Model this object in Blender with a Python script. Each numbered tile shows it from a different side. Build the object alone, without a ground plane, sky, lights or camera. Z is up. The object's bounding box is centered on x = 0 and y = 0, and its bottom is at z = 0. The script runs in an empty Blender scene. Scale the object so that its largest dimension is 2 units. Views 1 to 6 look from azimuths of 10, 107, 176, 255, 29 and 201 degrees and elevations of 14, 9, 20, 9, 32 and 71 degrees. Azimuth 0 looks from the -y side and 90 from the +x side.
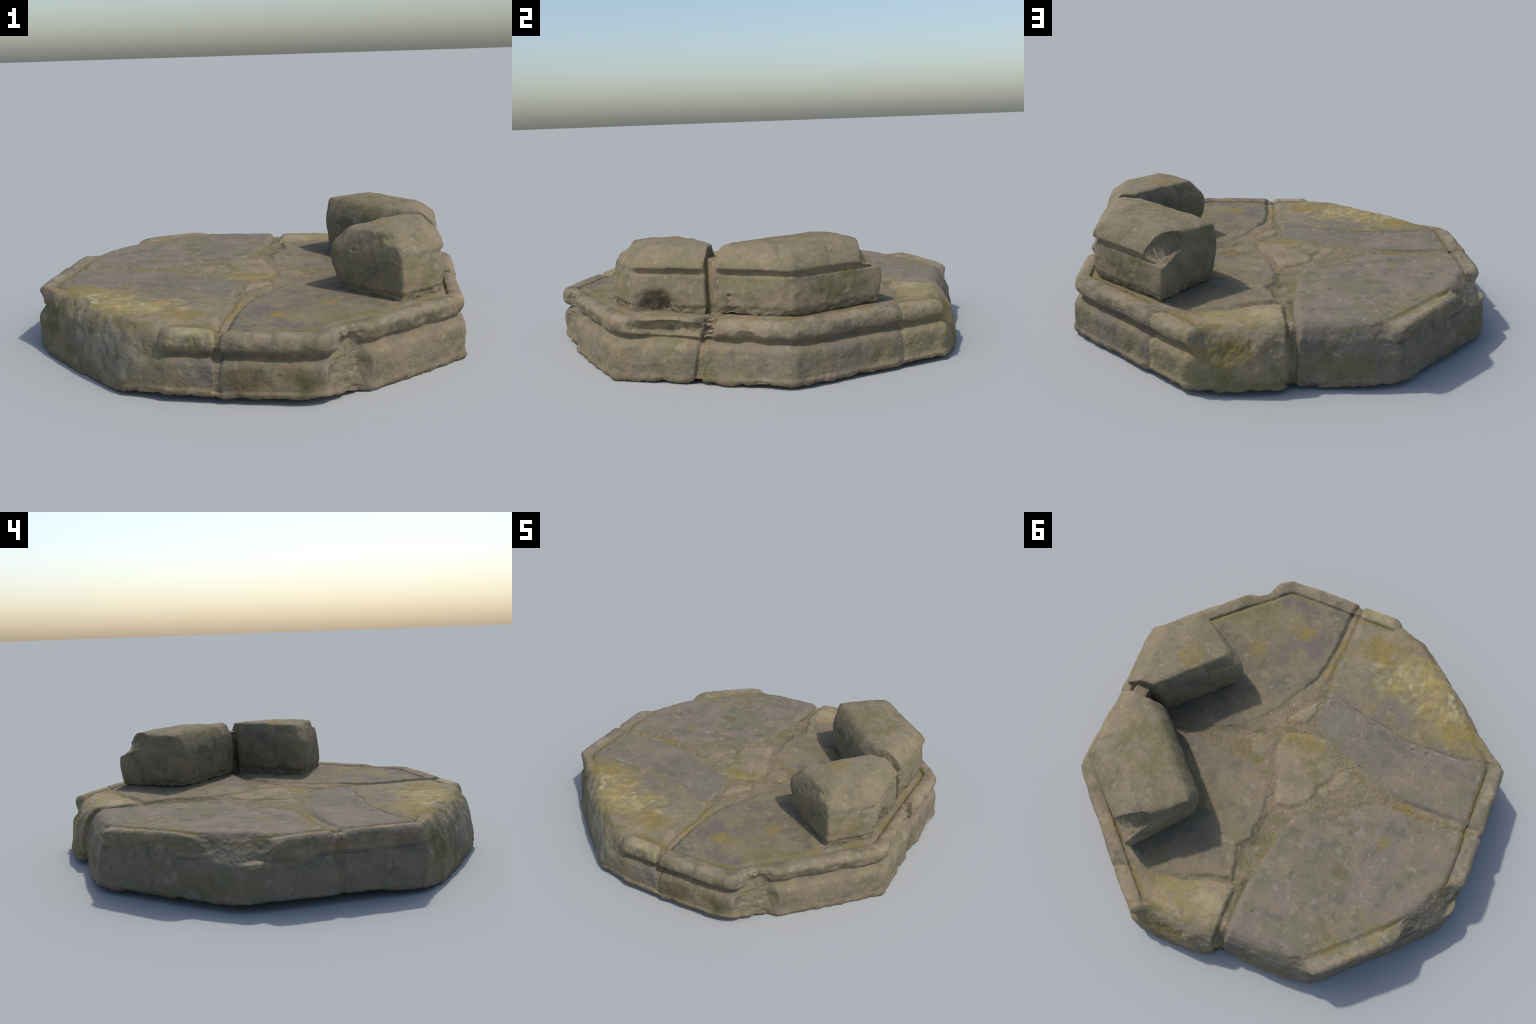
"""Ruined octagonal stone pedestal base: a moulded plinth course of large jointed
slabs bedded in mortar, with two moulded blocks of the next course left on top."""
import bpy, bmesh, math
import numpy as np

# ------------------------------------------------------------------ noise ----
_rng = np.random.RandomState(7)
_PERM = _rng.permutation(256)
_PERM = np.concatenate([_PERM, _PERM, _PERM])
_GRAD = _rng.normal(size=(256, 3))
_GRAD /= np.linalg.norm(_GRAD, axis=1)[:, None]


def perlin(p):
    i = np.floor(p).astype(int)
    f = p - i
    w = f * f * f * (f * (f * 6 - 15) + 10)
    i &= 255
    out = 0
    for dx in (0, 1):
        for dy in (0, 1):
            for dz in (0, 1):
                h = _PERM[_PERM[_PERM[i[:, 0] + dx] + i[:, 1] + dy] + i[:, 2] + dz]
                d = f - np.array([dx, dy, dz])
                g = (_GRAD[h] * d).sum(1)
                wx = w[:, 0] if dx else 1 - w[:, 0]
                wy = w[:, 1] if dy else 1 - w[:, 1]
                wz = w[:, 2] if dz else 1 - w[:, 2]
                out = out + g * wx * wy * wz
    return out * 1.6


def fbm(p, scale, octaves=3, gain=0.5, offset=0.0):
    s, a, o = scale, 1.0, 0
    for k in range(octaves):
        o = o + a * perlin(p * s + offset + 17.3 * k)
        s, a = s * 2.03, a * gain
    return o


def smooth(a, b, x):
    t = np.clip((x - a) / (b - a), 0, 1)
    return t * t * (3 - 2 * t)


# ---------------------------------------------------- plan of the paving ----
# Inner edges of the slabs (plan, metres). Each is closed outside the rim.
AB_A = [(0.012, -1.30), (0.012, -0.96), (0.025, -0.906), (0.027, -0.688), (0.038, -0.587),
        (0.056, -0.484), (0.125, -0.362), (0.175, -0.257), (0.233, -0.177), (0.341, -0.077),
        (0.487, -0.024), (0.625, 0.007), (0.75, 0.015), (0.94, 0.020), (1.30, 0.020)]
AB_B = [(-0.006, -1.30), (-0.006, -0.96), (-0.014, -0.923), (-0.019, -0.747), (-0.006, -0.606),
        (-0.015, -0.496), (-0.030, -0.446)]
CRACK_BC = [(-0.030, -0.446), (-0.172, -0.396), (-0.331, -0.372), (-0.466, -0.339),
            (-0.643, -0.343), (-0.755, -0.346), (-0.871, -0.383), (-0.939, -0.385), (-1.35, -0.54)]
EDGE_C = [(-0.030, -0.446), (-0.024, -0.369), (-0.033, -0.263), (-0.082, -0.203),
          (-0.157, -0.181), (-0.234, -0.152), (-0.343, -0.102), (-0.451, -0.070),
          (-0.562, -0.031), (-0.734, -0.037), (-0.883, -0.038), (-0.97, -0.031), (-1.35, -0.025)]
EDGE_D = [(-1.35, -0.009), (-0.967, -0.006), (-0.872, 0.001), (-0.735, 0.010), (-0.594, 0.014),
          (-0.484, 0.018), (-0.380, 0.080), (-0.339, 0.139), (-0.234, 0.158), (-0.152, 0.193),
          (-0.098, 0.258), (-0.076, 0.358), (-0.052, 0.450), (-0.041, 0.536), (-0.030, 0.620),
          (-0.023, 0.748), (-0.025, 0.864), (-0.026, 1.35)]
EDGE_E = [(0.010, 1.35), (0.005, 0.882), (0.006, 0.823), (0.006, 0.683), (0.019, 0.660),
          (0.058, 0.654), (0.189, 0.690), (0.249, 0.722), (0.375, 0.744), (0.508, 0.750),
          (0.577, 0.784), (0.90, 1.10)]
EDGE_F = [(1.30, 0.052), (0.94, 0.052), (0.75, 0.045), (0.614, 0.030), (0.498, 0.025),
          (0.348, 0.060), (0.209, 0.071), (0.097, 0.102), (0.050, 0.194), (0.034, 0.288),
          (0.044, 0.359), (0.036, 0.414), (0.082, 0.474), (0.052, 0.559), (0.032, 0.630),
          (0.040, 0.648), (0.062, 0.645), (0.189, 0.682), (0.249, 0.714), (0.375, 0.738),
          (0.508, 0.745), (0.580, 0.777), (0.905, 1.093)]
STONES = {
    # name: plan polygon, height above bed
    'corner_slab': AB_A + [(1.3, -1.3)],
    'lichen_slab': AB_B + CRACK_BC[1:] + [(-1.35, -1.35)],
    'narrow_slab': CRACK_BC[::-1] + EDGE_C[1:],
    'large_slab': EDGE_D + [(-1.35, 1.35)],
    'broken_slab': EDGE_E + [(0.9, 1.35)],
    'bearing_slab': EDGE_F + [(1.35, 1.093)],
    'center_stone': [(0.114, -0.093), (0.087, -0.149), (0.002, -0.185), (-0.112, -0.189),
                     (-0.205, -0.113), (-0.220, -0.041), (-0.203, 0.018), (-0.160, 0.054),
                     (-0.164, 0.103), (-0.137, 0.157), (-0.072, 0.213), (0.005, 0.222),
                     (0.022, 0.182), (0.033, 0.118), (0.086, 0.019)],
    'infill_stone': [(-0.224, -0.066), (-0.266, -0.069), (-0.293, -0.029), (-0.266, 0.034),
                     (-0.207, 0.089), (-0.173, 0.086), (-0.165, 0.060), (-0.206, 0.026)],
    'infill_stone.001': [(0.247, -0.054), (0.196, -0.090), (0.122, -0.086), (0.110, -0.026),
                         (0.151, 0.015), (0.211, 0.011)],
    'infill_stone.002': [(0.108, -0.240), (0.056, -0.317), (0.004, -0.376), (-0.014, -0.310),
                         (0.014, -0.234), (0.061, -0.205), (0.106, -0.213)],
}
NAMES = list(STONES)


def polygon_distance(px, py, poly):
    """signed distance (positive inside) and nearest border point"""
    best = np.full(px.shape, 1e9)
    bx, by = px.copy(), py.copy()
    inside = np.zeros(px.shape, bool)
    n = len(poly)
    for k in range(n):
        (x0, y0), (x1, y1) = poly[k], poly[(k + 1) % n]
        ex, ey = x1 - x0, y1 - y0
        t = np.clip(((px - x0) * ex + (py - y0) * ey) / (ex * ex + ey * ey), 0, 1)
        qx, qy = x0 + t * ex, y0 + t * ey
        d = (px - qx) ** 2 + (py - qy) ** 2
        m = d < best
        best[m] = d[m]; bx[m] = qx[m]; by[m] = qy[m]
        if y0 != y1:
            c = (y0 > py) != (y1 > py)
            inside ^= c & (px < (x1 - x0) * (py - y0) / (y1 - y0) + x0)
    d = np.sqrt(best)
    return np.where(inside, d, -d), bx, by


def stone_field(px, py):
    """for every plan point: distance into its stone (negative in mortar), stone index, border"""
    best = np.full(px.shape, -1e9)
    lab = np.full(px.shape, -1)
    bx, by = px.copy(), py.copy()
    for k, nme in enumerate(NAMES):
        d, qx, qy = polygon_distance(px, py, STONES[nme])
        m = d > best
        best[m] = d[m]; bx[m] = qx[m]; by[m] = qy[m]
        lab[m] = k
    lab = np.where(best > 0, lab, -1)
    return best, lab, bx, by


# ------------------------------------------------------ octagonal profile ----
# (apothem, z) of the moulding, from the underside round to the panel on top
PROFILE = [(0.930, 0.000), (0.972, -0.004), (0.980, 0.012), (0.974, 0.035), (0.974, 0.090),
           (0.972, 0.148), (0.959, 0.168), (0.936, 0.184), (0.933, 0.195), (0.952, 0.202),
           (0.968, 0.220), (0.967, 0.253), (0.951, 0.273), (0.922, 0.279), (0.900, 0.275),
           (0.890, 0.263), (0.882, 0.271), (0.866, 0.278)]
# the same stations where the moulding has weathered away to a plain batter
WORN = [(0.930, 0.000), (0.970, -0.004), (0.974, 0.012), (0.971, 0.035), (0.970, 0.080),
        (0.967, 0.115), (0.963, 0.143), (0.958, 0.165), (0.952, 0.184), (0.945, 0.201),
        (0.937, 0.219), (0.926, 0.237), (0.913, 0.254), (0.901, 0.266), (0.888, 0.274),
        (0.876, 0.279), (0.864, 0.281), (0.850, 0.282)]
WORN_STRETCH = [(0, 0), (58, 0), (66, .15), (70, 1), (114, 1), (118, .2), (122, 0), (143, 0), (149, .7), (158, .9),
                (162, .5), (167, 0), (202, 0), (208, .5), (215, 1), (250, 1), (256, .6), (259, 0), (296, 0), (299, .35), (303, .35), (308, 0)]
ROWS_SIDE, ROWS_TOP, ROWS_UNDER, COLS = 170, 215, 14, 1500


def keyed(phi_deg, keys):
    """periodic piecewise-linear table over azimuth"""
    k = sorted(keys)
    x = np.array([a for a, _ in k]); y = np.array([b for _, b in k])
    x = np.concatenate([x - 360, x, x + 360]); y = np.concatenate([y, y, y])
    return np.interp(phi_deg % 360, x, y)


FACE_DEG = [0, 45, 90, 135, 180, 225, 270, 315]       # E NE N NW W SW S SE
# how far plinth face and roll stand out from the ideal octagon, by azimuth
STAND_LOW = [(0, -.002), (22, .002), (45, .008), (67, .014), (80, .022), (85, .016), (88, -.006), (91, -.040), (96, -.044), (102, -.040),
             (108, -.042), (113, -.040), (117, .000), (135, .008), (158, .008), (180, .007), (202, .004), (214, .018),
             (225, .012), (235, -.004), (245, -.022), (252, -.018), (258, .004), (270, .012), (292, .004), (300, .014),
             (315, .016), (337, .010)]
STAND_ROLL = [(0, .000), (45, .006), (67, .012), (80, .008), (92, -.014), (110, -.020), (114, -.014), (117, .004), (135, .012),
              (160, .010), (180, .006), (202, .004), (214, .010), (225, .018), (235, .010), (245, -.006), (256, .008),
              (270, .010), (300, .014), (330, .016), (345, .006)]
RIM_LIFT = [(0, -.002), (45, .002), (90, -.002), (115, .002), (122, .014), (136, .018), (146, .012), (180, .011), (202, .011), (225, .010), (270, .010),
            (300, .006), (320, .004)]
COVE_FILL = [(0, 0), (112, 0), (118, .8), (130, .9), (145, .9), (165, .85), (185, .6), (200, .7), (208, 0), (296, 0), (310, .3), (330, .3), (340, 0)]
BOTTOM_EDGE = [(0, .010), (24, .018), (45, .018), (67, .024), (85, .026), (91, .018), (105, .018), (115, .026), (135, .028),
               (158, .040), (180, .038), (198, .030), (206, .016), (225, .003), (240, .006), (252, .026), (258, .034),
               (270, .028), (294, .032), (300, .026), (306, .002), (315, .000), (337, .005)]


def octagon_radius(phi, apothem, k=75.0):
    acc = 0
    for deg in FACE_DEG:
        c = np.cos(phi - math.radians(deg))
        r = np.where(c > 0.2, apothem / np.maximum(c, 0.2), 9.0)
        acc = acc + np.exp(-k * (r - apothem))
    return apothem - np.log(acc) / k


def hermite_weights(n_ctrl, t_ctrl, t):
    W = np.zeros((len(t), n_ctrl))
    for r, tt in enumerate(t):
        k = min(max(np.searchsorted(t_ctrl, tt) - 1, 0), n_ctrl - 2)
        h = t_ctrl[k + 1] - t_ctrl[k]
        u = (tt - t_ctrl[k]) / h
        h00, h10 = 2*u**3 - 3*u**2 + 1, u**3 - 2*u**2 + u
        h01, h11 = -2*u**3 + 3*u**2, u**3 - u**2
        W[r, k] += h00; W[r, k + 1] += h01
        for idx, hh in ((k, h10), (k + 1, h11)):
            a, b = max(idx - 1, 0), min(idx + 1, n_ctrl - 1)
            g = hh * h / (t_ctrl[b] - t_ctrl[a])
            W[r, b] += g; W[r, a] -= g
    return W


def top_height(x, y):
    """broad lie of the paving"""
    z = 0.279 + 0.003 * smooth(0.25, 0.75, x) - 0.009 * smooth(0.55, 0.95, y) - 0.003 * smooth(0.55, 0.95, -y) \
        + 0.003 * smooth(0.4, 0.9, -x)
    return z


def plane_cut(P, normal, through, soft, mask=1.0, rough=0.0, scale=14.0):
    """weathered break: whatever stands outside a plane is taken back to it"""
    n = np.array(normal, float); n /= np.linalg.norm(n)
    d = (P - np.array(through)) @ n
    if rough:
        near = d > -0.06
        q = np.zeros(len(P))
        q[near] = fbm(P[near], scale, 4, 0.55, offset=through[0] * 31) * rough
        d = d - q
    ex = 0.5 * (d + np.sqrt(d * d + soft * soft)) - 0.5 * soft * np.exp(-np.abs(d) / soft) * 0
    ex = np.where(d > -4 * soft, ex, 0)
    return P - n * (ex * mask)[:, None]


def dent(P, center, radii, depth, direction, rough=0.0):
    q = (P - np.array(center)) / np.array(radii)
    r = np.sqrt((q * q).sum(1))
    m = 1 - smooth(0.25, 1.0, r)
    if rough:
        near = m > 0
        q = np.zeros(len(P)); q[near] = fbm(P[near], 24, 3) * rough
        m = m * (1 + q)
    dirn = np.array(direction, float); dirn /= np.linalg.norm(dirn)
    return P - dirn * (m * depth)[:, None]


def notch(P, wall, floor, mask, rough=0.004):
    """broken-out notch: what stands both beyond the wall and above the floor goes back to the nearer one"""
    ds, ns = [], []
    for n, q in (wall, floor):
        n = np.array(n, float); n /= np.linalg.norm(n)
        d = (P - np.array(q)) @ n
        ds.append(d + fbm(P, 24, 3, 0.55, q[0] * 9) * rough); ns.append(n)
    hit = (ds[0] > 0) & (ds[1] > 0)
    use = ds[0] < ds[1]
    move = np.where(use[:, None], ns[0] * ds[0][:, None], ns[1] * ds[1][:, None])
    return P - move * (hit * mask)[:, None]


def blob(P, c, r, inner=0.5):
    q = np.sqrt((((P - np.array(c)) / np.array(r)) ** 2).sum(1))
    return 1 - smooth(inner, 1.0, q)


def build_base_points():
    phi = np.linspace(0, 2 * math.pi, COLS, endpoint=False)
    deg = np.degrees(phi)
    n = len(PROFILE)
    zb = keyed(deg, BOTTOM_EDGE)
    stand_low, stand_roll, lift = keyed(deg, STAND_LOW), keyed(deg, STAND_ROLL), keyed(deg, RIM_LIFT)
    R = np.zeros((n, COLS)); Z = np.zeros((n, COLS))
    for j, (a, z) in enumerate(PROFILE):
        w = smooth(0.15, 0.21, np.array(z))
        if j >= n - 4:
            w = 1
        kk = 75 if j < n - 4 else 130
        R[j] = octagon_radius(phi, a, kk) + (1 - w) * stand_low + w * stand_roll
        Z[j] = z
    worn = keyed(deg, WORN_STRETCH)
    worn = worn * worn * (3 - 2 * worn)
    for j, (a, z) in enumerate(WORN):
        kk = 75 if j < n - 4 else 130
        w2 = 0.6 * smooth(0.15, 0.28, np.array(z))
        R[j] = R[j] * (1 - worn) + (octagon_radius(phi, a, kk * .6) + (1 - w2) * stand_low + w2 * stand_roll) * worn
        Z[j] = Z[j] * (1 - worn) + z * worn
    # on the west half the hollow under the roll is nearly weathered out
    fill = keyed(deg, COVE_FILL)
    for j in range(6, 11):
        a, z = WORN[j]
        R[j] = R[j] * (1 - fill) + (octagon_radius(phi, a, 75) + stand_roll * .8) * fill
    Z[n - 3] += 0.008 * keyed(deg, [(112, 0), (118, 1), (138, 1), (150, 0)])
    # bottom edge wanders, top follows the lie of the paving
    for j, (a, z) in enumerate(PROFILE):
        Z[j] = Z[j] + zb * (1 - smooth(0.0, 0.10, np.array(z)))
        rx, ry = R[j] * np.cos(phi), R[j] * np.sin(phi)
        f = smooth(0.16, 0.27, np.array(z))
        Z[j] = Z[j] + f * (top_height(rx * .93, ry * .93) - 0.279 + lift * (1 if j < n - 5 else .35 + .65 * worn))
    ta = np.cumsum([0] + [math.dist(PROFILE[k], PROFILE[k + 1]) for k in range(n - 1)])
    t = np.linspace(0, ta[-1], ROWS_SIDE)
    W = hermite_weights(n, ta, t)
    RS, ZS = W @ R, W @ Z
    # underside and top as radial rows
    u = np.linspace(0, 1, ROWS_UNDER, endpoint=False)[:, None]
    RU, ZU = u * R[0][None], np.repeat(Z[0][None], ROWS_UNDER, 0) * u + 0.03 * (1 - u)
    v = np.linspace(1, 0, ROWS_TOP + 1)[1:][:, None]
    RT = v * RS[-1][None]
    c, s = np.cos(phi)[None], np.sin(phi)[None]
    ZT = top_height(RT * c, RT * s)
    blend = smooth(0.80, 1.0, v)
    ZT = ZT * (1 - blend) + ZS[-1][None] * blend
    RR = np.concatenate([RU, RS, RT]); ZZ = np.concatenate([ZU, ZS, ZT])
    P = np.stack([RR * c, RR * s, ZZ], -1)
    return P


def grid_normals(P):
    du = np.roll(P, -1, 1) - np.roll(P, 1, 1)
    dv = np.zeros_like(P)
    dv[1:-1] = P[2:] - P[:-2]; dv[0] = P[1] - P[0]; dv[-1] = P[-1] - P[-2]
    N = np.cross(du, dv)
    L = np.linalg.norm(N, axis=-1, keepdims=True)
    return N / np.maximum(L, 1e-12)


def grid_smooth(P, iters, amount=None):
    for _ in range(iters):
        Q = P.copy()
        Q[1:-1] = 0.25 * (P[2:] + P[:-2] + np.roll(P, 1, 1)[1:-1] + np.roll(P, -1, 1)[1:-1])
        if amount is None:
            P = 0.5 * P + 0.5 * Q
        else:
            P = P + (Q - P) * amount[..., None] * 0.5
    return P


def sculpt_base():
    G = build_base_points()
    rows, cols = G.shape[:2]
    side0, side1 = ROWS_UNDER, ROWS_UNDER + ROWS_SIDE
    P = G.reshape(-1, 3).copy()
    rowi = np.repeat(np.arange(rows), cols)
    upper = rowi >= side0
    s2 = math.sqrt(0.5)

    # --- weathering: broken and worn stretches of the moulding
    # south-west face and north end of the large slab: uneven worn slopes
    m = upper * smooth(-0.16, -0.26, P[:, 0]) * smooth(-0.37, -0.46, P[:, 1])
    P = plane_cut(P, (-s2, -s2, 0.30), (-0.992 * s2, -0.992 * s2, 0.10), 0.016, m, 0.010, 7)
    m = upper * smooth(-0.03, -0.06, P[:, 0]) * smooth(0.45, 0.55, P[:, 1])
    P = plane_cut(P, (-0.03, 1, 0.42), (-0.2, 0.925, 0.20), 0.012, m * smooth(-0.50, -0.40, P[:, 0]), 0.010, 9)
    # broken corner of the large slab, lower ledge left standing
    m = upper * blob(P, (-0.90, 0.42, 0.27), (0.26, 0.26, 0.14), 0.45)
    P = plane_cut(P, (-0.80, 0.42, 0.95), (-0.885, 0.385, 0.238), 0.014, m, 0.009, 7)
    P = dent(P, (-0.80, 0.56, 0.25), (0.14, 0.14, 0.05), 0.014, (-.7, .7, .3), 0.3)
    # broken slab: scooped north face
    m = upper * smooth(0.000, 0.006, P[:, 0]) * smooth(0.40, 0.34, P[:, 0]) * smooth(0.6, 0.7, P[:, 1])
    P = plane_cut(P, (0.05, 1, 0.45), (0.2, 0.970, 0.195), 0.012, m, 0.014, 11)
    P = dent(P, (0.27, 0.955, 0.185), (0.14, 0.10, 0.075), 0.010, (0.3, 1, 0.4), 0.4)
    P = dent(P, (0.08, 0.965, 0.175), (0.06, 0.08, 0.08), 0.014, (-.2, 1, 0.2), 0.5)
    # south-east corner notch with rough fill
    m = upper * blob(P, (0.50, -0.88, 0.08), (0.13, 0.13, 0.19), 0.6)
    P = plane_cut(P, (0.80, -0.60, 0.10), (0.478, -0.876, 0.10), 0.008, m * smooth(0.405, 0.42, P[:, 0]), 0.006, 22)
    P = dent(P, (0.50, -0.86, 0.235), (0.10, 0.10, 0.07), 0.024, (s2, -s2, -.3), 0.5)
    # east face: lower half of the roll broken off beside the joint
    P = dent(P, (0.975, -0.14, 0.232), (0.06, 0.21, 0.048), 0.046, (1, 0, -0.2), 0.35)
    P = dent(P, (0.965, 0.022, 0.255), (0.08, 0.065, 0.080), 0.036, (1, 0, 0.25), 0.15)
    P = dent(P, (0.975, -0.26, 0.24), (0.06, 0.10, 0.035), 0.020, (1, 0, 0.5), 0.4)
    P = dent(P, (0.97, 0.20, 0.215), (0.05, 0.06, 0.03), 0.010, (1, 0, 0), 0.4)
    # narrow slab: dent in its west roll, short roll stub at the lichen slab
    P = dent(P, (-0.97, -0.30, 0.225), (0.06, 0.13, 0.05), 0.022, (-1, 0, 0), 0.4)

    # pale ledge of fresh stone below the broken corner
    P = dent(P, (-0.975, 0.335, 0.185), (0.06, 0.10, 0.022), -0.016, (-1, .25, .3), 0.2)

    # --- joints
    shear = smooth(0.86, 0.93, P[:, 0]) * smooth(0.3, 0.15, np.abs(P[:, 1]))
    px = P[:, 0].copy()
    py = P[:, 1] + shear * (0.28 - P[:, 2]) * 0.20
    wob = np.stack([px, py, np.zeros_like(px)], 1)
    px0 = px + 0.004 * fbm(wob, 16, 2); py0 = py + 0.004 * fbm(wob, 16, 2, offset=9.1)
    d, lab, bx, by = stone_field(px0, py0)
    cell = 0.30 * np.minimum(0.004, np.hypot(P[:, 0], P[:, 1]) * 2 * math.pi / COLS)
    snap = (np.abs(d) < cell) & upper & (d > -1)
    P[snap, 0] += (bx - px0)[snap]
    P[snap, 1] += (by - py0)[snap]
    d = np.where(snap, 0, d)
    G = P.reshape(rows, cols, 3)
    N = grid_normals(grid_smooth(G, 4)).reshape(-1, 3)
    r = np.hypot(P[:, 0], P[:, 1])
    ang = np.degrees(np.arctan2(P[:, 1], P[:, 0])) % 360
    is_top = np.clip(N[:, 2], 0, 1)
    # joint depth: deeper toward the rim, hair cracks between lichen and narrow slab
    depth_top = 0.005 + 0.009 * smooth(0.30, 0.75, r)
    depth_top *= keyed(ang, [(0, .8), (30, .8), (50, .4), (62, .35), (86, 1.5), (96, 1.5), (120, 1), (175, .9),
                             (183, .9), (192, .30), (215, .30), (250, .6), (262, 1.0), (270, 1.3), (280, 1.2), (300, 1)])
    crackzone = smooth(-0.03, -0.08, P[:, 0]) * smooth(-0.20, -0.26, P[:, 1]) * smooth(0.5, 0.8, is_top)
    depth_top = depth_top * (1 - crackzone) + 0.0045 * crackzone
    depth_side = keyed(ang, [(0, .026), (3, .026), (10, .012), (50, .0025), (62, .0025), (82, .018), (88, .028), (92, .026), (100, .012),
                             (175, .009), (185, .009), (200, .004), (260, .006), (270, .012), (280, .01), (300, .005)])
    depth_side = depth_side * (0.45 + 0.55 * smooth(0.12, 0.20, P[:, 2]))
    depth = depth_top * is_top + depth_side * (1 - is_top)
    width = 0.010 + 0.012 * is_top + 0.010 * smooth(0.4, 0.8, r) * is_top - 0.014 * crackzone
    fall = 1 - smooth(0, 1, np.clip(d / width, 0, 1))
    fall = np.where(d < 0, 1.0, fall ** 1.6)
    # mortar lies proud again in the wide pockets
    pocket = smooth(0.0, 0.045, -d) * is_top
    flat = P * np.array([1, 1, 0])
    low = np.maximum(blob(flat, (0.36, -0.01, 0), (0.30, 0.16, 1), 0.5), blob(flat, (0.01, 0.40, 0), (0.14, 0.24, 1), 0.5))
    depth = depth + low * is_top * (d < 0.012) * smooth(0.012, -0.03, d) * 0.012
    pocket = pocket * (1 - low)
    P = P - N * (depth * (fall - 0.75 * pocket) * upper)[:, None]

    # --- surface relief
    inner = P[:, 2] > 0.05
    big = fbm(P, 5.0, 3, 0.5, 2.0)
    mid = fbm(P, 17.0, 3, 0.55, 5.0)
    fine = fbm(P, 75.0, 2, 0.5, 8.0)
    mortar = (d <= 0.0) * 1.0
    sidew = 1 - is_top
    onroll = smooth(.19, .21, P[:, 2]) * smooth(.87, .90, r)
    amp = big * (0.0030 + 0.0045 * sidew) + mid * (0.0012 + 0.0015 * sidew + 0.0008 * onroll) + fine * (0.0003 + 0.0003 * sidew + 0.0018 * mortar)
    # slab tops are laid at slightly different levels and tilt a little
    for k, nme in enumerate(NAMES):
        lev = {'center_stone': 0.005, 'infill_stone': 0.001, 'infill_stone.001': 0.003, 'infill_stone.002': 0.003,
               'lichen_slab': 0.003, 'narrow_slab': 0.000, 'large_slab': 0.001}.get(nme, 0.0)
        amp = amp + np.where(lab == k, lev * is_top * smooth(0.0, 0.03, d), 0)
    # crusty lichen cushions on the lichen slab
    cush = blob(np.stack([P[:, 0], P[:, 1], 0 * P[:, 0]], 1), (-0.45, -0.66, 0), (0.55, 0.30, 1), 0.4) * (lab == 1) * is_top
    amp = amp + cush * np.maximum(perlin(P * 20 + 3), 0) * 0.008
    # rough fringe of bedding mortar along the foot
    fringe = smooth(0.055, 0.02, P[:, 2]) * sidew * upper
    amp = amp + fringe * (fbm(P, 14, 4, 0.6, 3.3) * 0.007)
    # quirk line left where the hollow under the western rolls has filled
    line = smooth(.190, .199, P[:, 2] + .003 * mid) * smooth(.214, .205, P[:, 2] + .003 * mid) * sidew * upper
    amp = amp - 0.014 * line * keyed(ang, COVE_FILL) * smooth(-.35, .25, fbm(P, 6, 2, offset=11.0)) * (ang < 215)
    # small pits
    pits = smooth(0.62, 0.85, perlin(P * 21 + 40)) * (1 - mortar)
    amp = amp - pits * 0.005
    P = P + N * (amp * upper)[:, None]
    # centre of the paving converges on one point
    G = P.reshape(rows, cols, 3)
    G[-1] = G[-1].mean(0); G[0] = G[0].mean(0)
    G[0, :, 2] = 0.03
    G[:, :, 2] = np.maximum(G[:, :, 2], 0.0)
    return G


# ------------------------------------------------------------- mesh output ----
ROOT = bpy.data.objects.new('ruined_stone_pedestal', None)
bpy.context.scene.collection.objects.link(ROOT)
ROOT['label'] = 'weathered octagonal stone plinth with two loose moulded blocks on top'
ROOT['category'] = 'stone ruin'


def make_object(name, verts, faces, material, normals=None, parent=ROOT):
    me = bpy.data.meshes.new(name)
    me.vertices.add(len(verts)); me.vertices.foreach_set('co', np.ascontiguousarray(verts, dtype=np.float32).ravel())
    nl = faces.size
    me.loops.add(nl); me.loops.foreach_set('vertex_index', faces.astype(np.int32).ravel())
    me.polygons.add(len(faces))
    me.polygons.foreach_set('loop_start', np.arange(0, nl, faces.shape[1], dtype=np.int32))
    me.polygons.foreach_set('loop_total', np.full(len(faces), faces.shape[1], dtype=np.int32))
    me.polygons.foreach_set('use_smooth', np.ones(len(faces), dtype=bool))
    me.update(calc_edges=True)
    me.validate()
    if normals is not None and len(me.vertices) == len(normals):
        me.normals_split_custom_set_from_vertices([tuple(n) for n in normals])
    ob = bpy.data.objects.new(name, me)
    bpy.context.scene.collection.objects.link(ob)
    me.materials.append(material)
    ob.parent = parent
    return ob


def grid_faces(rows, cols):
    i = np.arange(rows - 1)[:, None] * cols
    j = np.arange(cols)[None]
    j2 = (j + 1) % cols
    return np.stack([i + j, i + j2, i + cols + j2, i + cols + j], -1).reshape(-1, 4)


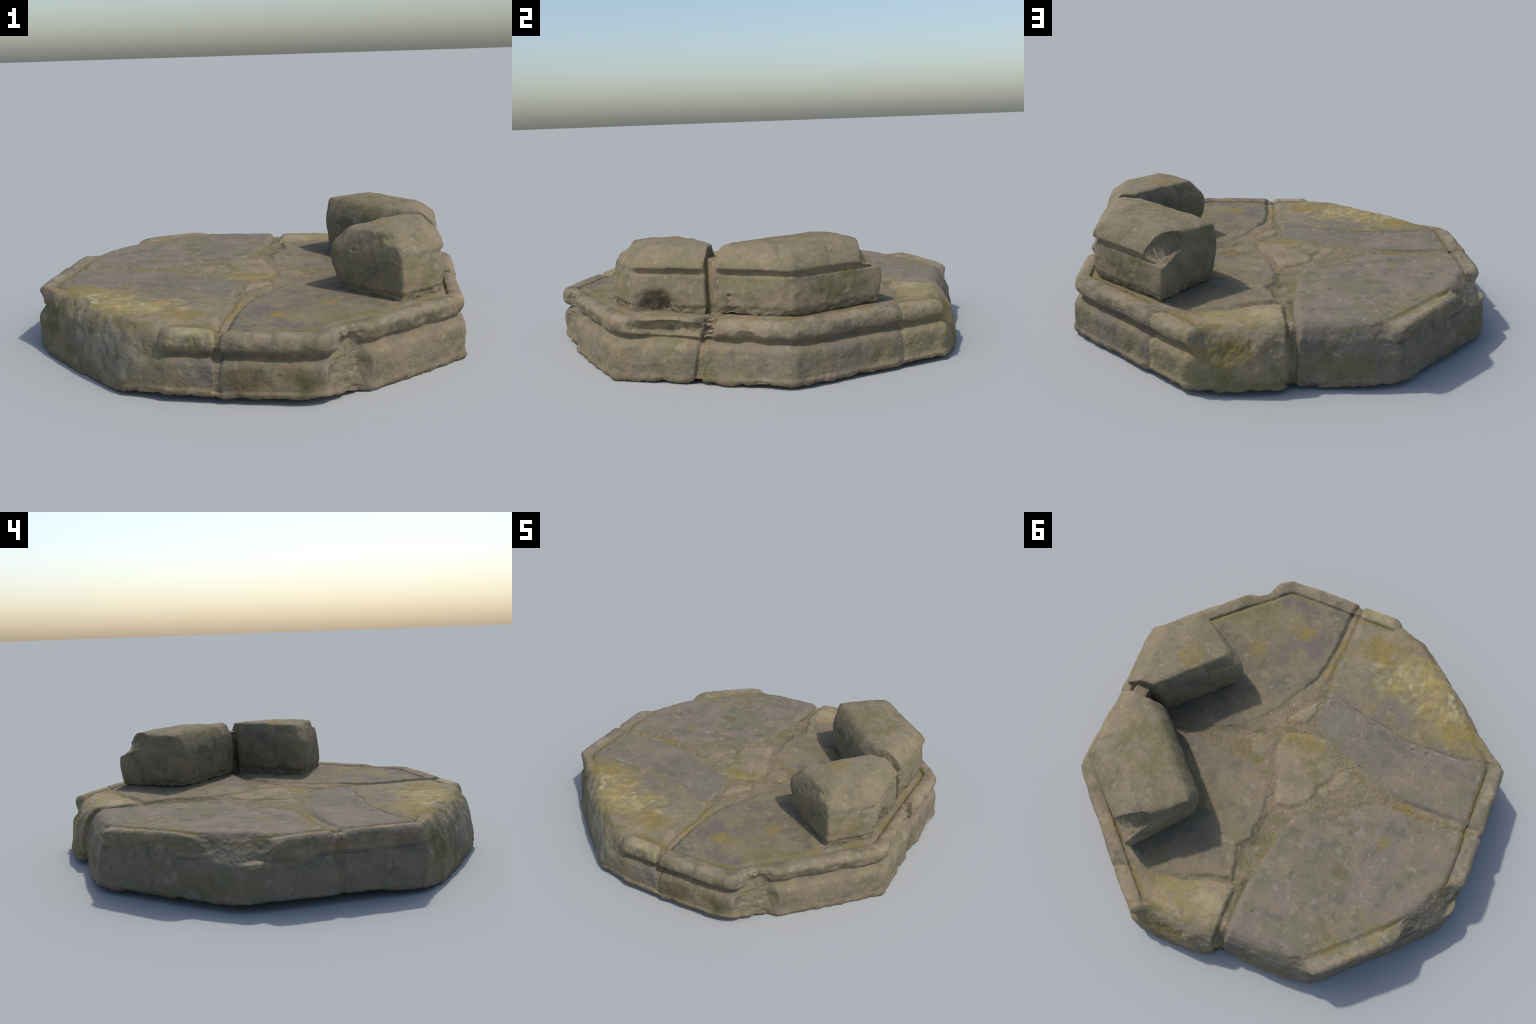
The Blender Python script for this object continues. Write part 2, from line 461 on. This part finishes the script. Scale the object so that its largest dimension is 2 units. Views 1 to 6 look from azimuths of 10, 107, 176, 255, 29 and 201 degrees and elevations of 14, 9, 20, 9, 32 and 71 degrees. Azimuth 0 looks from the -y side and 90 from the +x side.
# --------------------------------------------------------------- materials ----
def stone_material(name, base, alt, dark, spots=(), seed=0.0, patch=5.0, bump=0.25, contrast=1.0, groove=(0.175, 0.145, 0.055), tone=0.91):
    """mottled weathered stone; spots = (centre, radii, colour, strength[, grain scale])"""
    mat = bpy.data.materials.new(name)
    mat.use_nodes = True
    nt = mat.node_tree
    nd, lk = nt.nodes, nt.links
    nd.clear()
    out = nd.new('ShaderNodeOutputMaterial')
    bs = nd.new('ShaderNodeBsdfPrincipled')
    lk.new(bs.outputs[0], out.inputs[0])
    bs.inputs['Roughness'].default_value = 0.92
    bs.inputs['Specular IOR Level'].default_value = 0.18
    tc = nd.new('ShaderNodeTexCoord')
    mp = nd.new('ShaderNodeMapping')
    mp.inputs['Location'].default_value = (seed * 3.1, seed * 1.7, seed * 2.3)
    lk.new(tc.outputs['Object'], mp.inputs[0])

    def noise(scale, detail=3, rough=0.55, src=None):
        n = nd.new('ShaderNodeTexNoise')
        n.inputs['Scale'].default_value = scale
        n.inputs['Detail'].default_value = detail
        n.inputs['Roughness'].default_value = rough
        lk.new((src or mp).outputs[0], n.inputs['Vector'])
        return n

    def ramp(src, a, b):
        m = nd.new('ShaderNodeMapRange'); m.interpolation_type = 'SMOOTHSTEP'
        m.inputs['From Min'].default_value = a; m.inputs['From Max'].default_value = b
        lk.new(src, m.inputs['Value'])
        return m.outputs[0]

    def mix(fac, a, b, mode='MIX'):
        m = nd.new('ShaderNodeMix'); m.data_type = 'RGBA'; m.blend_type = mode
        for sock, v in ((m.inputs['Factor'], fac), (m.inputs['A'], a), (m.inputs['B'], b)):
            pass
        ins = [s for s in m.inputs if s.enabled]
        for s, v in zip((m.inputs[0], m.inputs[6], m.inputs[7]), (fac, a, b)):
            if isinstance(v, bpy.types.NodeSocket):
                lk.new(v, s)
            elif isinstance(v, (int, float)):
                s.default_value = v
            else:
                s.default_value = (*v, 1)
        return m.outputs[2]

    def mul(a, b):
        m = nd.new('ShaderNodeMath'); m.operation = 'MULTIPLY'
        for s, v in zip(m.inputs, (a, b)):
            if isinstance(v, bpy.types.NodeSocket):
                lk.new(v, s)
            else:
                s.default_value = v
        return m.outputs[0]

    c = mix(ramp(noise(patch).outputs[0], 0.42, 0.60), base, alt)
    c = mix(mul(ramp(noise(patch * 2.3, 4).outputs[0], 0.50, 0.66), 0.80 * contrast), c, dark)
    rosy = tuple(v * k for v, k in zip(base, (1.20, 1.09, 1.06)))
    c = mix(mul(ramp(noise(patch * 1.6, 2).outputs[0], 0.49, 0.62), 0.62 * contrast), c, rosy)
    sage = (base[0] * 0.86, base[1] * 0.94, base[2] * 0.80)
    c = mix(mul(ramp(noise(patch * 1.1, 3, 0.6).outputs[0], 0.53, 0.65), 0.6 * contrast), c, sage)
    # pale flecks
    pale = tuple(min(1, v * 1.40 + 0.015) for v in base)
    c = mix(mul(ramp(noise(patch * 4.1, 2).outputs[0], 0.58, 0.72), 0.55 * contrast), c, pale)
    warp = noise(9, 3)
    wv = nd.new('ShaderNodeVectorMath'); wv.operation = 'MULTIPLY_ADD'
    lk.new(warp.outputs['Color'], wv.inputs[0])
    wv.inputs[1].default_value = (0.10, 0.10, 0.10)
    lk.new(tc.outputs['Object'], wv.inputs[2])
    for sp in spots:
        ctr, rad, col, strength = sp[:4]
        grain = sp[4] if len(sp) > 4 else 12
        sub = nd.new('ShaderNodeVectorMath'); sub.operation = 'SUBTRACT'
        lk.new(wv.outputs[0], sub.inputs[0]); sub.inputs[1].default_value = [v + 0.05 for v in ctr]
        dv = nd.new('ShaderNodeVectorMath'); dv.operation = 'DIVIDE'
        lk.new(sub.outputs[0], dv.inputs[0]); dv.inputs[1].default_value = rad
        ln = nd.new('ShaderNodeVectorMath'); ln.operation = 'LENGTH'
        lk.new(dv.outputs[0], ln.inputs[0])
        f = ramp(ln.outputs['Value'], 1.0, 0.45)
        if grain > 0:
            g = ramp(noise(grain, 3).outputs[0], 0.36, 0.58)
        else:                                   # separate round colonies
            vo = nd.new('ShaderNodeTexVoronoi'); vo.feature = 'SMOOTH_F1'
            vo.inputs['Scale'].default_value = -grain
            vo.inputs['Randomness'].default_value = 1.0
            lk.new(wv.outputs[0], vo.inputs['Vector'])
            g = ramp(vo.outputs['Distance'], 0.52, 0.18)
            g = mul(g, ramp(noise(-grain * 0.45, 1).outputs[0], 0.40, 0.56))
        c = mix(mul(mul(f, g), strength), c, col)
    if groove:
        # dirt and algae in the groove between roll and panel (octagon of given apothem)
        sx = nd.new('ShaderNodeSeparateXYZ'); lk.new(tc.outputs['Object'], sx.inputs[0])

        def m2(op, a, b=None):
            m = nd.new('ShaderNodeMath'); m.operation = op
            for sck, val in zip(m.inputs, (a, b)):
                if isinstance(val, bpy.types.NodeSocket):
                    lk.new(val, sck)
                elif val is not None:
                    sck.default_value = val
            return m.outputs[0]
        ax, ay = m2('ABSOLUTE', sx.outputs[0]), m2('ABSOLUTE', sx.outputs[1])
        octa = m2('MAXIMUM', m2('MAXIMUM', ax, ay), m2('MULTIPLY', m2('ADD', ax, ay), math.sqrt(.5)))
        near = ramp(m2('ABSOLUTE', m2('SUBTRACT', octa, 0.889)), 0.026, 0.004)
        above = ramp(sx.outputs[2], 0.245, 0.255)
        gn = ramp(noise(7, 2).outputs[0], 0.38, 0.58)
        c = mix(mul(mul(mul(near, above), gn), 0.75), c, groove)
        foot = mul(ramp(sx.outputs[2], 0.046, 0.022), ramp(noise(18, 3).outputs[0], 0.38, 0.55))
        c = mix(mul(foot, 0.6), c, (0.150, 0.112, 0.070))
        # rolls carry paler, blotchy crust on their exposed shoulders
        roll = mul(ramp(octa, 0.895, 0.925), ramp(sx.outputs[2], 0.19, 0.22))
        gb = ramp(noise(13, 2).outputs[0], 0.47, 0.62)
        c = mix(mul(mul(roll, gb), 0.6), c, (0.30, 0.245, 0.165))
        gd = ramp(noise(10, 3).outputs[0], 0.54, 0.66)
        c = mix(mul(mul(roll, gd), 0.5), c, (0.125, 0.118, 0.07))
    fine = noise(60, 3, 0.6)
    v = nd.new('ShaderNodeMapRange')
    v.inputs['From Min'].default_value = 0.3; v.inputs['From Max'].default_value = 0.7
    v.inputs['To Min'].default_value = 0.90; v.inputs['To Max'].default_value = 1.10
    lk.new(fine.outputs[0], v.inputs['Value'])
    v.inputs['To Min'].default_value *= tone; v.inputs['To Max'].default_value *= tone
    sc = nd.new('ShaderNodeVectorMath'); sc.operation = 'SCALE'
    lk.new(c, sc.inputs[0]); lk.new(v.outputs[0], sc.inputs['Scale'])
    lk.new(sc.outputs[0], bs.inputs['Base Color'])
    bp = nd.new('ShaderNodeBump'); bp.inputs['Strength'].default_value = bump
    bp.inputs['Distance'].default_value = 0.004
    lk.new(noise(110, 3, 0.6).outputs[0], bp.inputs['Height'])
    lk.new(bp.outputs[0], bs.inputs['Normal'])
    return mat


GREY = (0.202, 0.170, 0.130)
BROWN = (0.213, 0.178, 0.112)
TAN = (0.262, 0.215, 0.135)
OLIVE = (0.172, 0.147, 0.062)
MOSS = (0.120, 0.112, 0.038)
OCHRE = (0.240, 0.180, 0.050)
YELLOW = (0.310, 0.245, 0.095)
CREAM = (0.400, 0.345, 0.190)
SLATE = (0.140, 0.127, 0.092)
PLUM = (0.152, 0.125, 0.112)
PINK = (0.270, 0.208, 0.148)

MATS = {
    'corner_slab': stone_material('corner_slab_stone', BROWN, (0.180, 0.152, 0.110), SLATE, [
        ((0.17, -0.66, .28), (.13, .16, .2), PLUM, .85), ((0.33, -0.84, .28), (.14, .07, .2), PLUM, .75),
        ((0.30, -0.52, .28), (.10, .10, .2), PLUM, .6), ((0.48, -0.70, .28), (.20, .16, .2), OLIVE, .75),
        ((0.30, -0.74, .28), (.14, .10, .2), (0.225, 0.185, 0.10), .8),
        ((0.22, -0.70, .28), (.09, .05, .1), OCHRE, .85), ((0.40, -0.52, .28), (.07, .07, .1), OCHRE, .7),
        ((0.24, -0.98, .08), (.22, .1, .09), (0.105, 0.092, 0.034), .85, 5), ((0.10, -0.98, .10), (.12, .1, .08), (0.13, 0.095, 0.05), .8, 6),
        ((0.72, -0.66, .26), (.2, .2, .05), TAN, .6), ((0.22, -0.95, .25), (.25, .08, .05), PINK, .5),
        ((0.95, -0.2, .10), (.1, .25, .1), TAN, .4), ((0.75, -0.68, .10), (.25, .25, .1), PINK, .45, 7)], 1.0),
    'lichen_slab': stone_material('lichen_slab_stone', BROWN, (0.180, 0.155, 0.120), OLIVE, [
        ((-0.16, -0.84, .28), (.22, .16, .1), TAN, .8), ((-0.10, -0.62, .28), (.10, .18, .1), TAN, .7),
        ((-0.66, -0.50, .27), (.26, .13, .12), YELLOW, .75, 9), ((-0.20, -0.76, .28), (.16, .11, .1), OCHRE, .75, 8),
        ((-0.42, -0.70, .28), (.28, .12, .1), YELLOW, .75, 10), ((-0.72, -0.46, .28), (.18, .09, .1), OCHRE, .6, 8),
        ((-0.52, -0.64, .27), (.46, .17, .1), CREAM, .9, -22), ((-0.26, -0.66, .27), (.2, .12, .1), (0.36, 0.29, 0.17), .75, -20),
        ((-0.50, -0.63, .27), (.42, .15, .1), (0.36, 0.275, 0.10), .7, -15), ((-0.60, -0.58, .27), (.2, .1, .1), CREAM, .8, -9),
        ((-0.10, -0.95, .25), (.12, .08, .06), CREAM, .7, 8),
        ((-0.85, -0.50, .14), (.14, .14, .14), MOSS, .8), ((-0.6, -0.75, .12), (.3, .3, .12), (0.115, 0.108, 0.065), .75, 9),
        ((-0.45, -0.85, .14), (.25, .25, .14), (0.27, 0.255, 0.19), .7, 16), ((-0.62, -0.72, .16), (.22, .22, .10), (0.27, 0.26, 0.20), .7, -13)], 2.0),
    'narrow_slab': stone_material('narrow_slab_stone', GREY, (0.185, 0.156, 0.116), SLATE, [
        ((-0.94, -0.20, .24), (.07, .25, .06), TAN, .7), ((-0.35, -0.22, .28), (.25, .1, .1), (0.150, 0.138, 0.105), .5), ((-0.6, -0.2, .28), (.25, .12, .1), PINK, .35, 9),
        ((-0.12, -0.30, .28), (.10, .12, .1), (0.19, 0.18, 0.14), .6)], 3.0),
    'large_slab': stone_material('large_slab_stone', GREY, (0.185, 0.162, 0.110), (0.130, 0.128, 0.088), [
        ((-0.94, 0.14, .24), (.08, .20, .06), TAN, .8), ((-0.66, 0.70, .25), (.3, .3, .04), TAN, .6),
        ((-0.60, 0.70, .275), (.28, .28, .02), OCHRE, .4), ((-0.28, 0.17, .28), (.16, .05, .1), MOSS, .7),
        ((-0.42, 0.42, .28), (.06, .06, .1), MOSS, .5), ((-0.55, 0.20, .28), (.04, .05, .1), OCHRE, .5),
        ((-0.13, 0.45, .28), (.07, .14, .1), TAN, .6), ((-0.985, 0.335, .193), (.07, .10, .030), (0.34, 0.28, 0.16), .95, 45),
        ((-0.8, 0.6, .09), (.3, .5, .12), MOSS, .45), ((-0.25, 0.95, .12), (.25, .1, .1), OLIVE, .6)], 4.0),
    'broken_slab': stone_material('broken_slab_stone', TAN, BROWN, OLIVE, [
        ((0.25, 0.80, .28), (.22, .14, .1), YELLOW, .6, 14), ((0.30, 0.93, .17), (.2, .12, .09), OCHRE, .75),
        ((0.12, 0.78, .28), (.12, .10, .1), CREAM, .45, 16), ((0.2, 0.98, .06), (.3, .1, .06), MOSS, .5)], 5.0),
    'bearing_slab': stone_material('bearing_slab_stone', BROWN, GREY, SLATE, [
        ((0.22, 0.20, .28), (.14, .12, .1), TAN, .5), ((0.30, 0.30, .28), (.1, .1, .1), OLIVE, .4),
        ((0.70, 0.70, .25), (.35, .35, .05), PINK, .55), ((0.93, 0.25, .25), (.1, .3, .05), PINK, .6),
        ((0.95, 0.02, .06), (.06, .06, .06), MOSS, .8)], 6.0),
    'center_stone': stone_material('center_stone_stone', TAN, BROWN, OLIVE, [
        ((0.0, -0.13, .28), (.16, .08, .1), OCHRE, .6), ((0.03, 0.02, .28), (.10, .10, .1), PINK, .7),
        ((-0.02, 0.15, .28), (.1, .08, .1), PINK, .6)], 7.0),
    'infill_stone': stone_material('infill_stone_stone', (0.240, 0.196, 0.126), TAN, OLIVE, [], 8.0, patch=9),
    'mortar': stone_material('mortar_bed', (0.225, 0.182, 0.118), (0.190, 0.156, 0.098), OLIVE, [
        ((0.0, -0.62, .27), (.08, .22, .1), OCHRE, .5), ((-0.60, 0.0, .27), (.16, .06, .1), OCHRE, .6),
        ((0.0, 0.55, .27), (.1, .3, .1), MOSS, .5), ((0.2, 0.02, .27), (.2, .1, .1), OLIVE, .4)], 9.0, bump=0.6, patch=9),
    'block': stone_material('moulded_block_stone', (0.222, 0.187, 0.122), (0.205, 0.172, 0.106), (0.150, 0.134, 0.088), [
        ((0.62, -0.24, .57), (.10, .10, .1), OCHRE, .5), ((0.60, 0.25, .57), (.22, .22, .1), OLIVE, .6),
        ((0.70, 0.54, .40), (.14, .14, .08), MOSS, .75), ((0.80, -0.44, .38), (.12, .12, .12), OLIVE, .6),
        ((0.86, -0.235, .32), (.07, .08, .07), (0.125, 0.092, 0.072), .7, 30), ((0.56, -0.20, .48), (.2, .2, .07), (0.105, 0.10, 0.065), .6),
        ((0.48, 0.22, .50), (.2, .2, .07), (0.105, 0.10, 0.065), .55), ((0.55, 0.66, .36), (.08, .08, .12), PINK, .5),
        ((0.80, -0.10, .56), (.12, .2, .06), PINK, .4)], 10.0, patch=6, groove=None),
}

# --------------------------------------------------------------- the plinth ----
G = sculpt_base()
rows, cols = G.shape[:2]
V = G.reshape(-1, 3)
N = grid_normals(G)
N[-1] = (0, 0, 1); N[0] = (0, 0, -1); N[-2] = N[-3].mean(0) * .5 + N[-2] * .5
N = N.reshape(-1, 3)
F = grid_faces(rows, cols)
fc = V[F].mean(1)
shear = smooth(0.86, 0.93, fc[:, 0]) * smooth(0.3, 0.15, np.abs(fc[:, 1]))
fx, fy = fc[:, 0], fc[:, 1] + shear * (0.28 - fc[:, 2]) * 0.20
wob = np.stack([fx, fy, 0 * fx], 1)
_, flab, _, _ = stone_field(fx + 0.004 * fbm(wob, 16, 2), fy + 0.004 * fbm(wob, 16, 2, offset=9.1))
for k, nme in list(enumerate(NAMES)) + [(-1, 'mortar')]:
    f = F[flab == k]
    used = np.unique(f)
    remap = np.full(len(V), -1); remap[used] = np.arange(len(used))
    key = nme.split('.')[0]
    ob = make_object(nme, V[used], remap[f], MATS[key], N[used])
    if nme == 'mortar':
        ob['kind'] = 'stuff'


# ------------------------------------------------------------ moulded blocks ----
def build_block(name, levels, outer_edges, crown, notches=(), dents=(), seed=0.0, round_iters=22, material=None):
    """loft through plan polygons; outer_edges = polygon edges that carry the moulding"""
    nc = len(levels[0][1])
    mid = np.array(levels[2][1])
    lens = [np.linalg.norm(mid[(k + 1) % nc] - mid[k]) for k in range(nc)]
    cnt = [max(8, int(l / 0.0042)) for l in lens]
    z_l = np.array([l[0] for l in levels])
    zs = np.arange(z_l[0], z_l[-1] + 1e-6, 0.004)
    polys = np.array([l[1] for l in levels])                       # L x nc x 2
    corner = np.stack([[np.interp(zs, z_l, polys[:, k, a]) for a in (0, 1)] for k in range(nc)])  # nc,2,Z
    ring, edge_mask = [], []
    for k in range(nc):
        t = np.arange(cnt[k]) / cnt[k]
        a, b = corner[k], corner[(k + 1) % nc]
        ring.append(a[None] * (1 - t)[:, None, None] + b[None] * t[:, None, None])
        edge_mask += [outer_edges.get(k, 0.0)] * cnt[k]
    ring = np.concatenate(ring)                                    # C,2,Z
    C = ring.shape[0]
    side = np.concatenate([ring.transpose(2, 0, 1), np.repeat(zs[:, None, None], C, 1)], 2)
    top = side[-1]
    ctr = np.append(polys[-1].mean(0), top[0, 2])
    capn = 46
    v = np.linspace(1, 0, capn + 1)[1:]
    cap = ctr + (top - ctr)[None] * v[:, None, None]
    cap[..., 2] += crown(cap[..., 0], cap[..., 1]) * smooth(1.0, 0.75, v)[:, None]
    bot = side[0]; bc = bot.mean(0)
    under = bc + (bot - bc)[None] * np.linspace(0, 1, 12, endpoint=False)[:, None, None]
    Pg = np.concatenate([under, side, cap])
    Pg = grid_smooth(Pg, round_iters)
    rows, cols = Pg.shape[:2]
    # moulding on the outer faces: quirk under an overhanging roll, incised line above
    em = np.array(edge_mask, float)
    for _ in range(30):
        em = 0.5 * em + 0.25 * (np.roll(em, 1) + np.roll(em, -1))
    Ng = grid_normals(Pg)
    P = Pg.reshape(-1, 3); N = Ng.reshape(-1, 3)
    M = np.tile(em, rows)
    side_w = 1 - smooth(0.3, 0.9, np.abs(N[:, 2]))
    z = P[:, 2] + 0.003 * fbm(P, 12, 2, offset=seed)
    quirk = smooth(.440, .456, z) * smooth(.482, .460, z)
    lip = smooth(.458, .482, z) * smooth(.535, .50, z)
    line = smooth(.534, .539, z) * smooth(.548, .543, z) * smooth(-.15, .2, fbm(P, 9, 2, offset=seed + 3))
    ledge = smooth(.552, .556, z) * smooth(.562, .557, z) * smooth(0, .3, fbm(P, 7, 2, offset=seed + 5))
    hor = N * np.array([1, 1, 0])
    hor /= np.maximum(np.linalg.norm(hor, axis=1, keepdims=True), 1e-6)
    P = P + hor * (M * np.clip(side_w * 2, 0, 1) * (-0.014 * quirk + 0.008 * lip - 0.006 * line - 0.005 * ledge))[:, None]
    for wall, floor, ctr, rad in notches:
        P = notch(P, wall, floor, blob(P, ctr, rad, 0.8))
    for dn in dents:
        P = dent(P, *dn)
    N = grid_normals(P.reshape(rows, cols, 3)).reshape(-1, 3)
    amp = fbm(P, 6, 3, 0.5, seed) * 0.0042 + fbm(P, 20, 3, 0.5, seed + 4) * 0.0020 + fbm(P, 75, 2, 0.5, seed + 8) * 0.0004
    amp -= smooth(0.55, 0.85, perlin(P * 19 + seed * 5)) * 0.006
    foot = smooth(0.325, 0.300, P[:, 2])
    amp -= foot * (0.006 + 0.008 * fbm(P, 18, 3, 0.6, seed + 2))
    P = P + N * amp[:, None]
    Gb = P.reshape(rows, cols, 3)
    Gb[0] = Gb[0].mean(0); Gb[-1] = Gb[-1].mean(0)
    Nb = grid_normals(Gb); Nb[-1] = Nb[-2].mean(0); Nb[0] = (0, 0, -1)
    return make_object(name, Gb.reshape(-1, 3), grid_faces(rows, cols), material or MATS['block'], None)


# corners: south end outer, outer angle, gap outer, gap inner, inner side, south end inner
B1 = [(.260, [(.705, -.520), (.884, -.338), (.866, -.010), (.696, -.016), (.446, -.296), (.468, -.345)]),
      (.310, [(.712, -.525), (.890, -.340), (.872, -.006), (.694, -.012), (.422, -.298), (.446, -.347)]),
      (.380, [(.714, -.522), (.886, -.338), (.872, -.006), (.686, -.010), (.400, -.300), (.426, -.348)]),
      (.450, [(.708, -.514), (.878, -.330), (.864, -.010), (.682, -.010), (.388, -.300), (.418, -.348)]),
      (.480, [(.706, -.508), (.880, -.328), (.868, -.010), (.690, -.012), (.394, -.301), (.424, -.348)]),
      (.505, [(.692, -.495), (.872, -.320), (.860, -.012), (.700, -.016), (.414, -.302), (.442, -.346)]),
      (.540, [(.662, -.470), (.832, -.302), (.818, -.014), (.714, -.020), (.448, -.302), (.466, -.342)]),
      (.566, [(.636, -.450), (.802, -.288), (.796, -.014), (.724, -.022), (.474, -.302), (.488, -.336)])]
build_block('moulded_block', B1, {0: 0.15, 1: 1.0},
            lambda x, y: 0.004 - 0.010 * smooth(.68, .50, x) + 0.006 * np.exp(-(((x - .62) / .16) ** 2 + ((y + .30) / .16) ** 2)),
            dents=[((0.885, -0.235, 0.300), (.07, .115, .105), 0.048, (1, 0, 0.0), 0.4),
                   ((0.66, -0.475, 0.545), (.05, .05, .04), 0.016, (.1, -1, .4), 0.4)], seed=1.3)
# corners: gap outer, outer angle, north end outer, north end inner, inner side, gap inner
B2 = [(.270, [(.864, .048), (.866, .384), (.545, .684), (.346, .420), (.350, .372), (.646, .040)]),
      (.310, [(.872, .044), (.874, .388), (.548, .694), (.336, .420), (.338, .368), (.646, .034)]),
      (.400, [(.870, .042), (.872, .388), (.540, .700), (.322, .418), (.328, .358), (.646, .030)]),
      (.450, [(.862, .042), (.866, .384), (.540, .694), (.316, .416), (.322, .356), (.648, .028)]),
      (.480, [(.868, .042), (.870, .384), (.546, .686), (.316, .418), (.324, .362), (.654, .030)]),
      (.508, [(.860, .042), (.862, .380), (.548, .668), (.318, .424), (.330, .372), (.662, .034)]),
      (.548, [(.820, .044), (.822, .360), (.545, .636), (.322, .432), (.342, .392), (.686, .044)]),
      (.567, [(.782, .046), (.784, .340), (.530, .600), (.330, .436), (.352, .404), (.702, .052)])]
build_block('moulded_block.001', B2, {0: 1.0, 1: 1.0},
            lambda x, y: 0.006 + 0.006 * np.exp(-(((x - .52) / .2) ** 2 + ((y - .34) / .2) ** 2)),
            notches=[(((-0.50, 0.86, -0.15), (0.530, 0.572, 0.53)), ((0.05, 0.40, 0.90), (0.490, 0.620, 0.474)),
                      (.535, .645, .53), (.115, .115, .13))],
            dents=[((0.872, 0.10, 0.365), (.02, .014, .012), 0.010, (1, 0, 0), 0.2)], seed=4.7)

# mortar packed in the upright joint between the two blocks
GAP = [(z, [(.745, -.03), (x, -.025), (x, .065), (.755, .075)]) for z, x in
       ((.26, .845), (.32, .842), (.38, .838), (.44, .836), (.48, .826), (.515, .805))]
build_block('joint_mortar', GAP, {}, lambda x, y: 0 * x, seed=9.0, round_iters=8, material=MATS['mortar'])
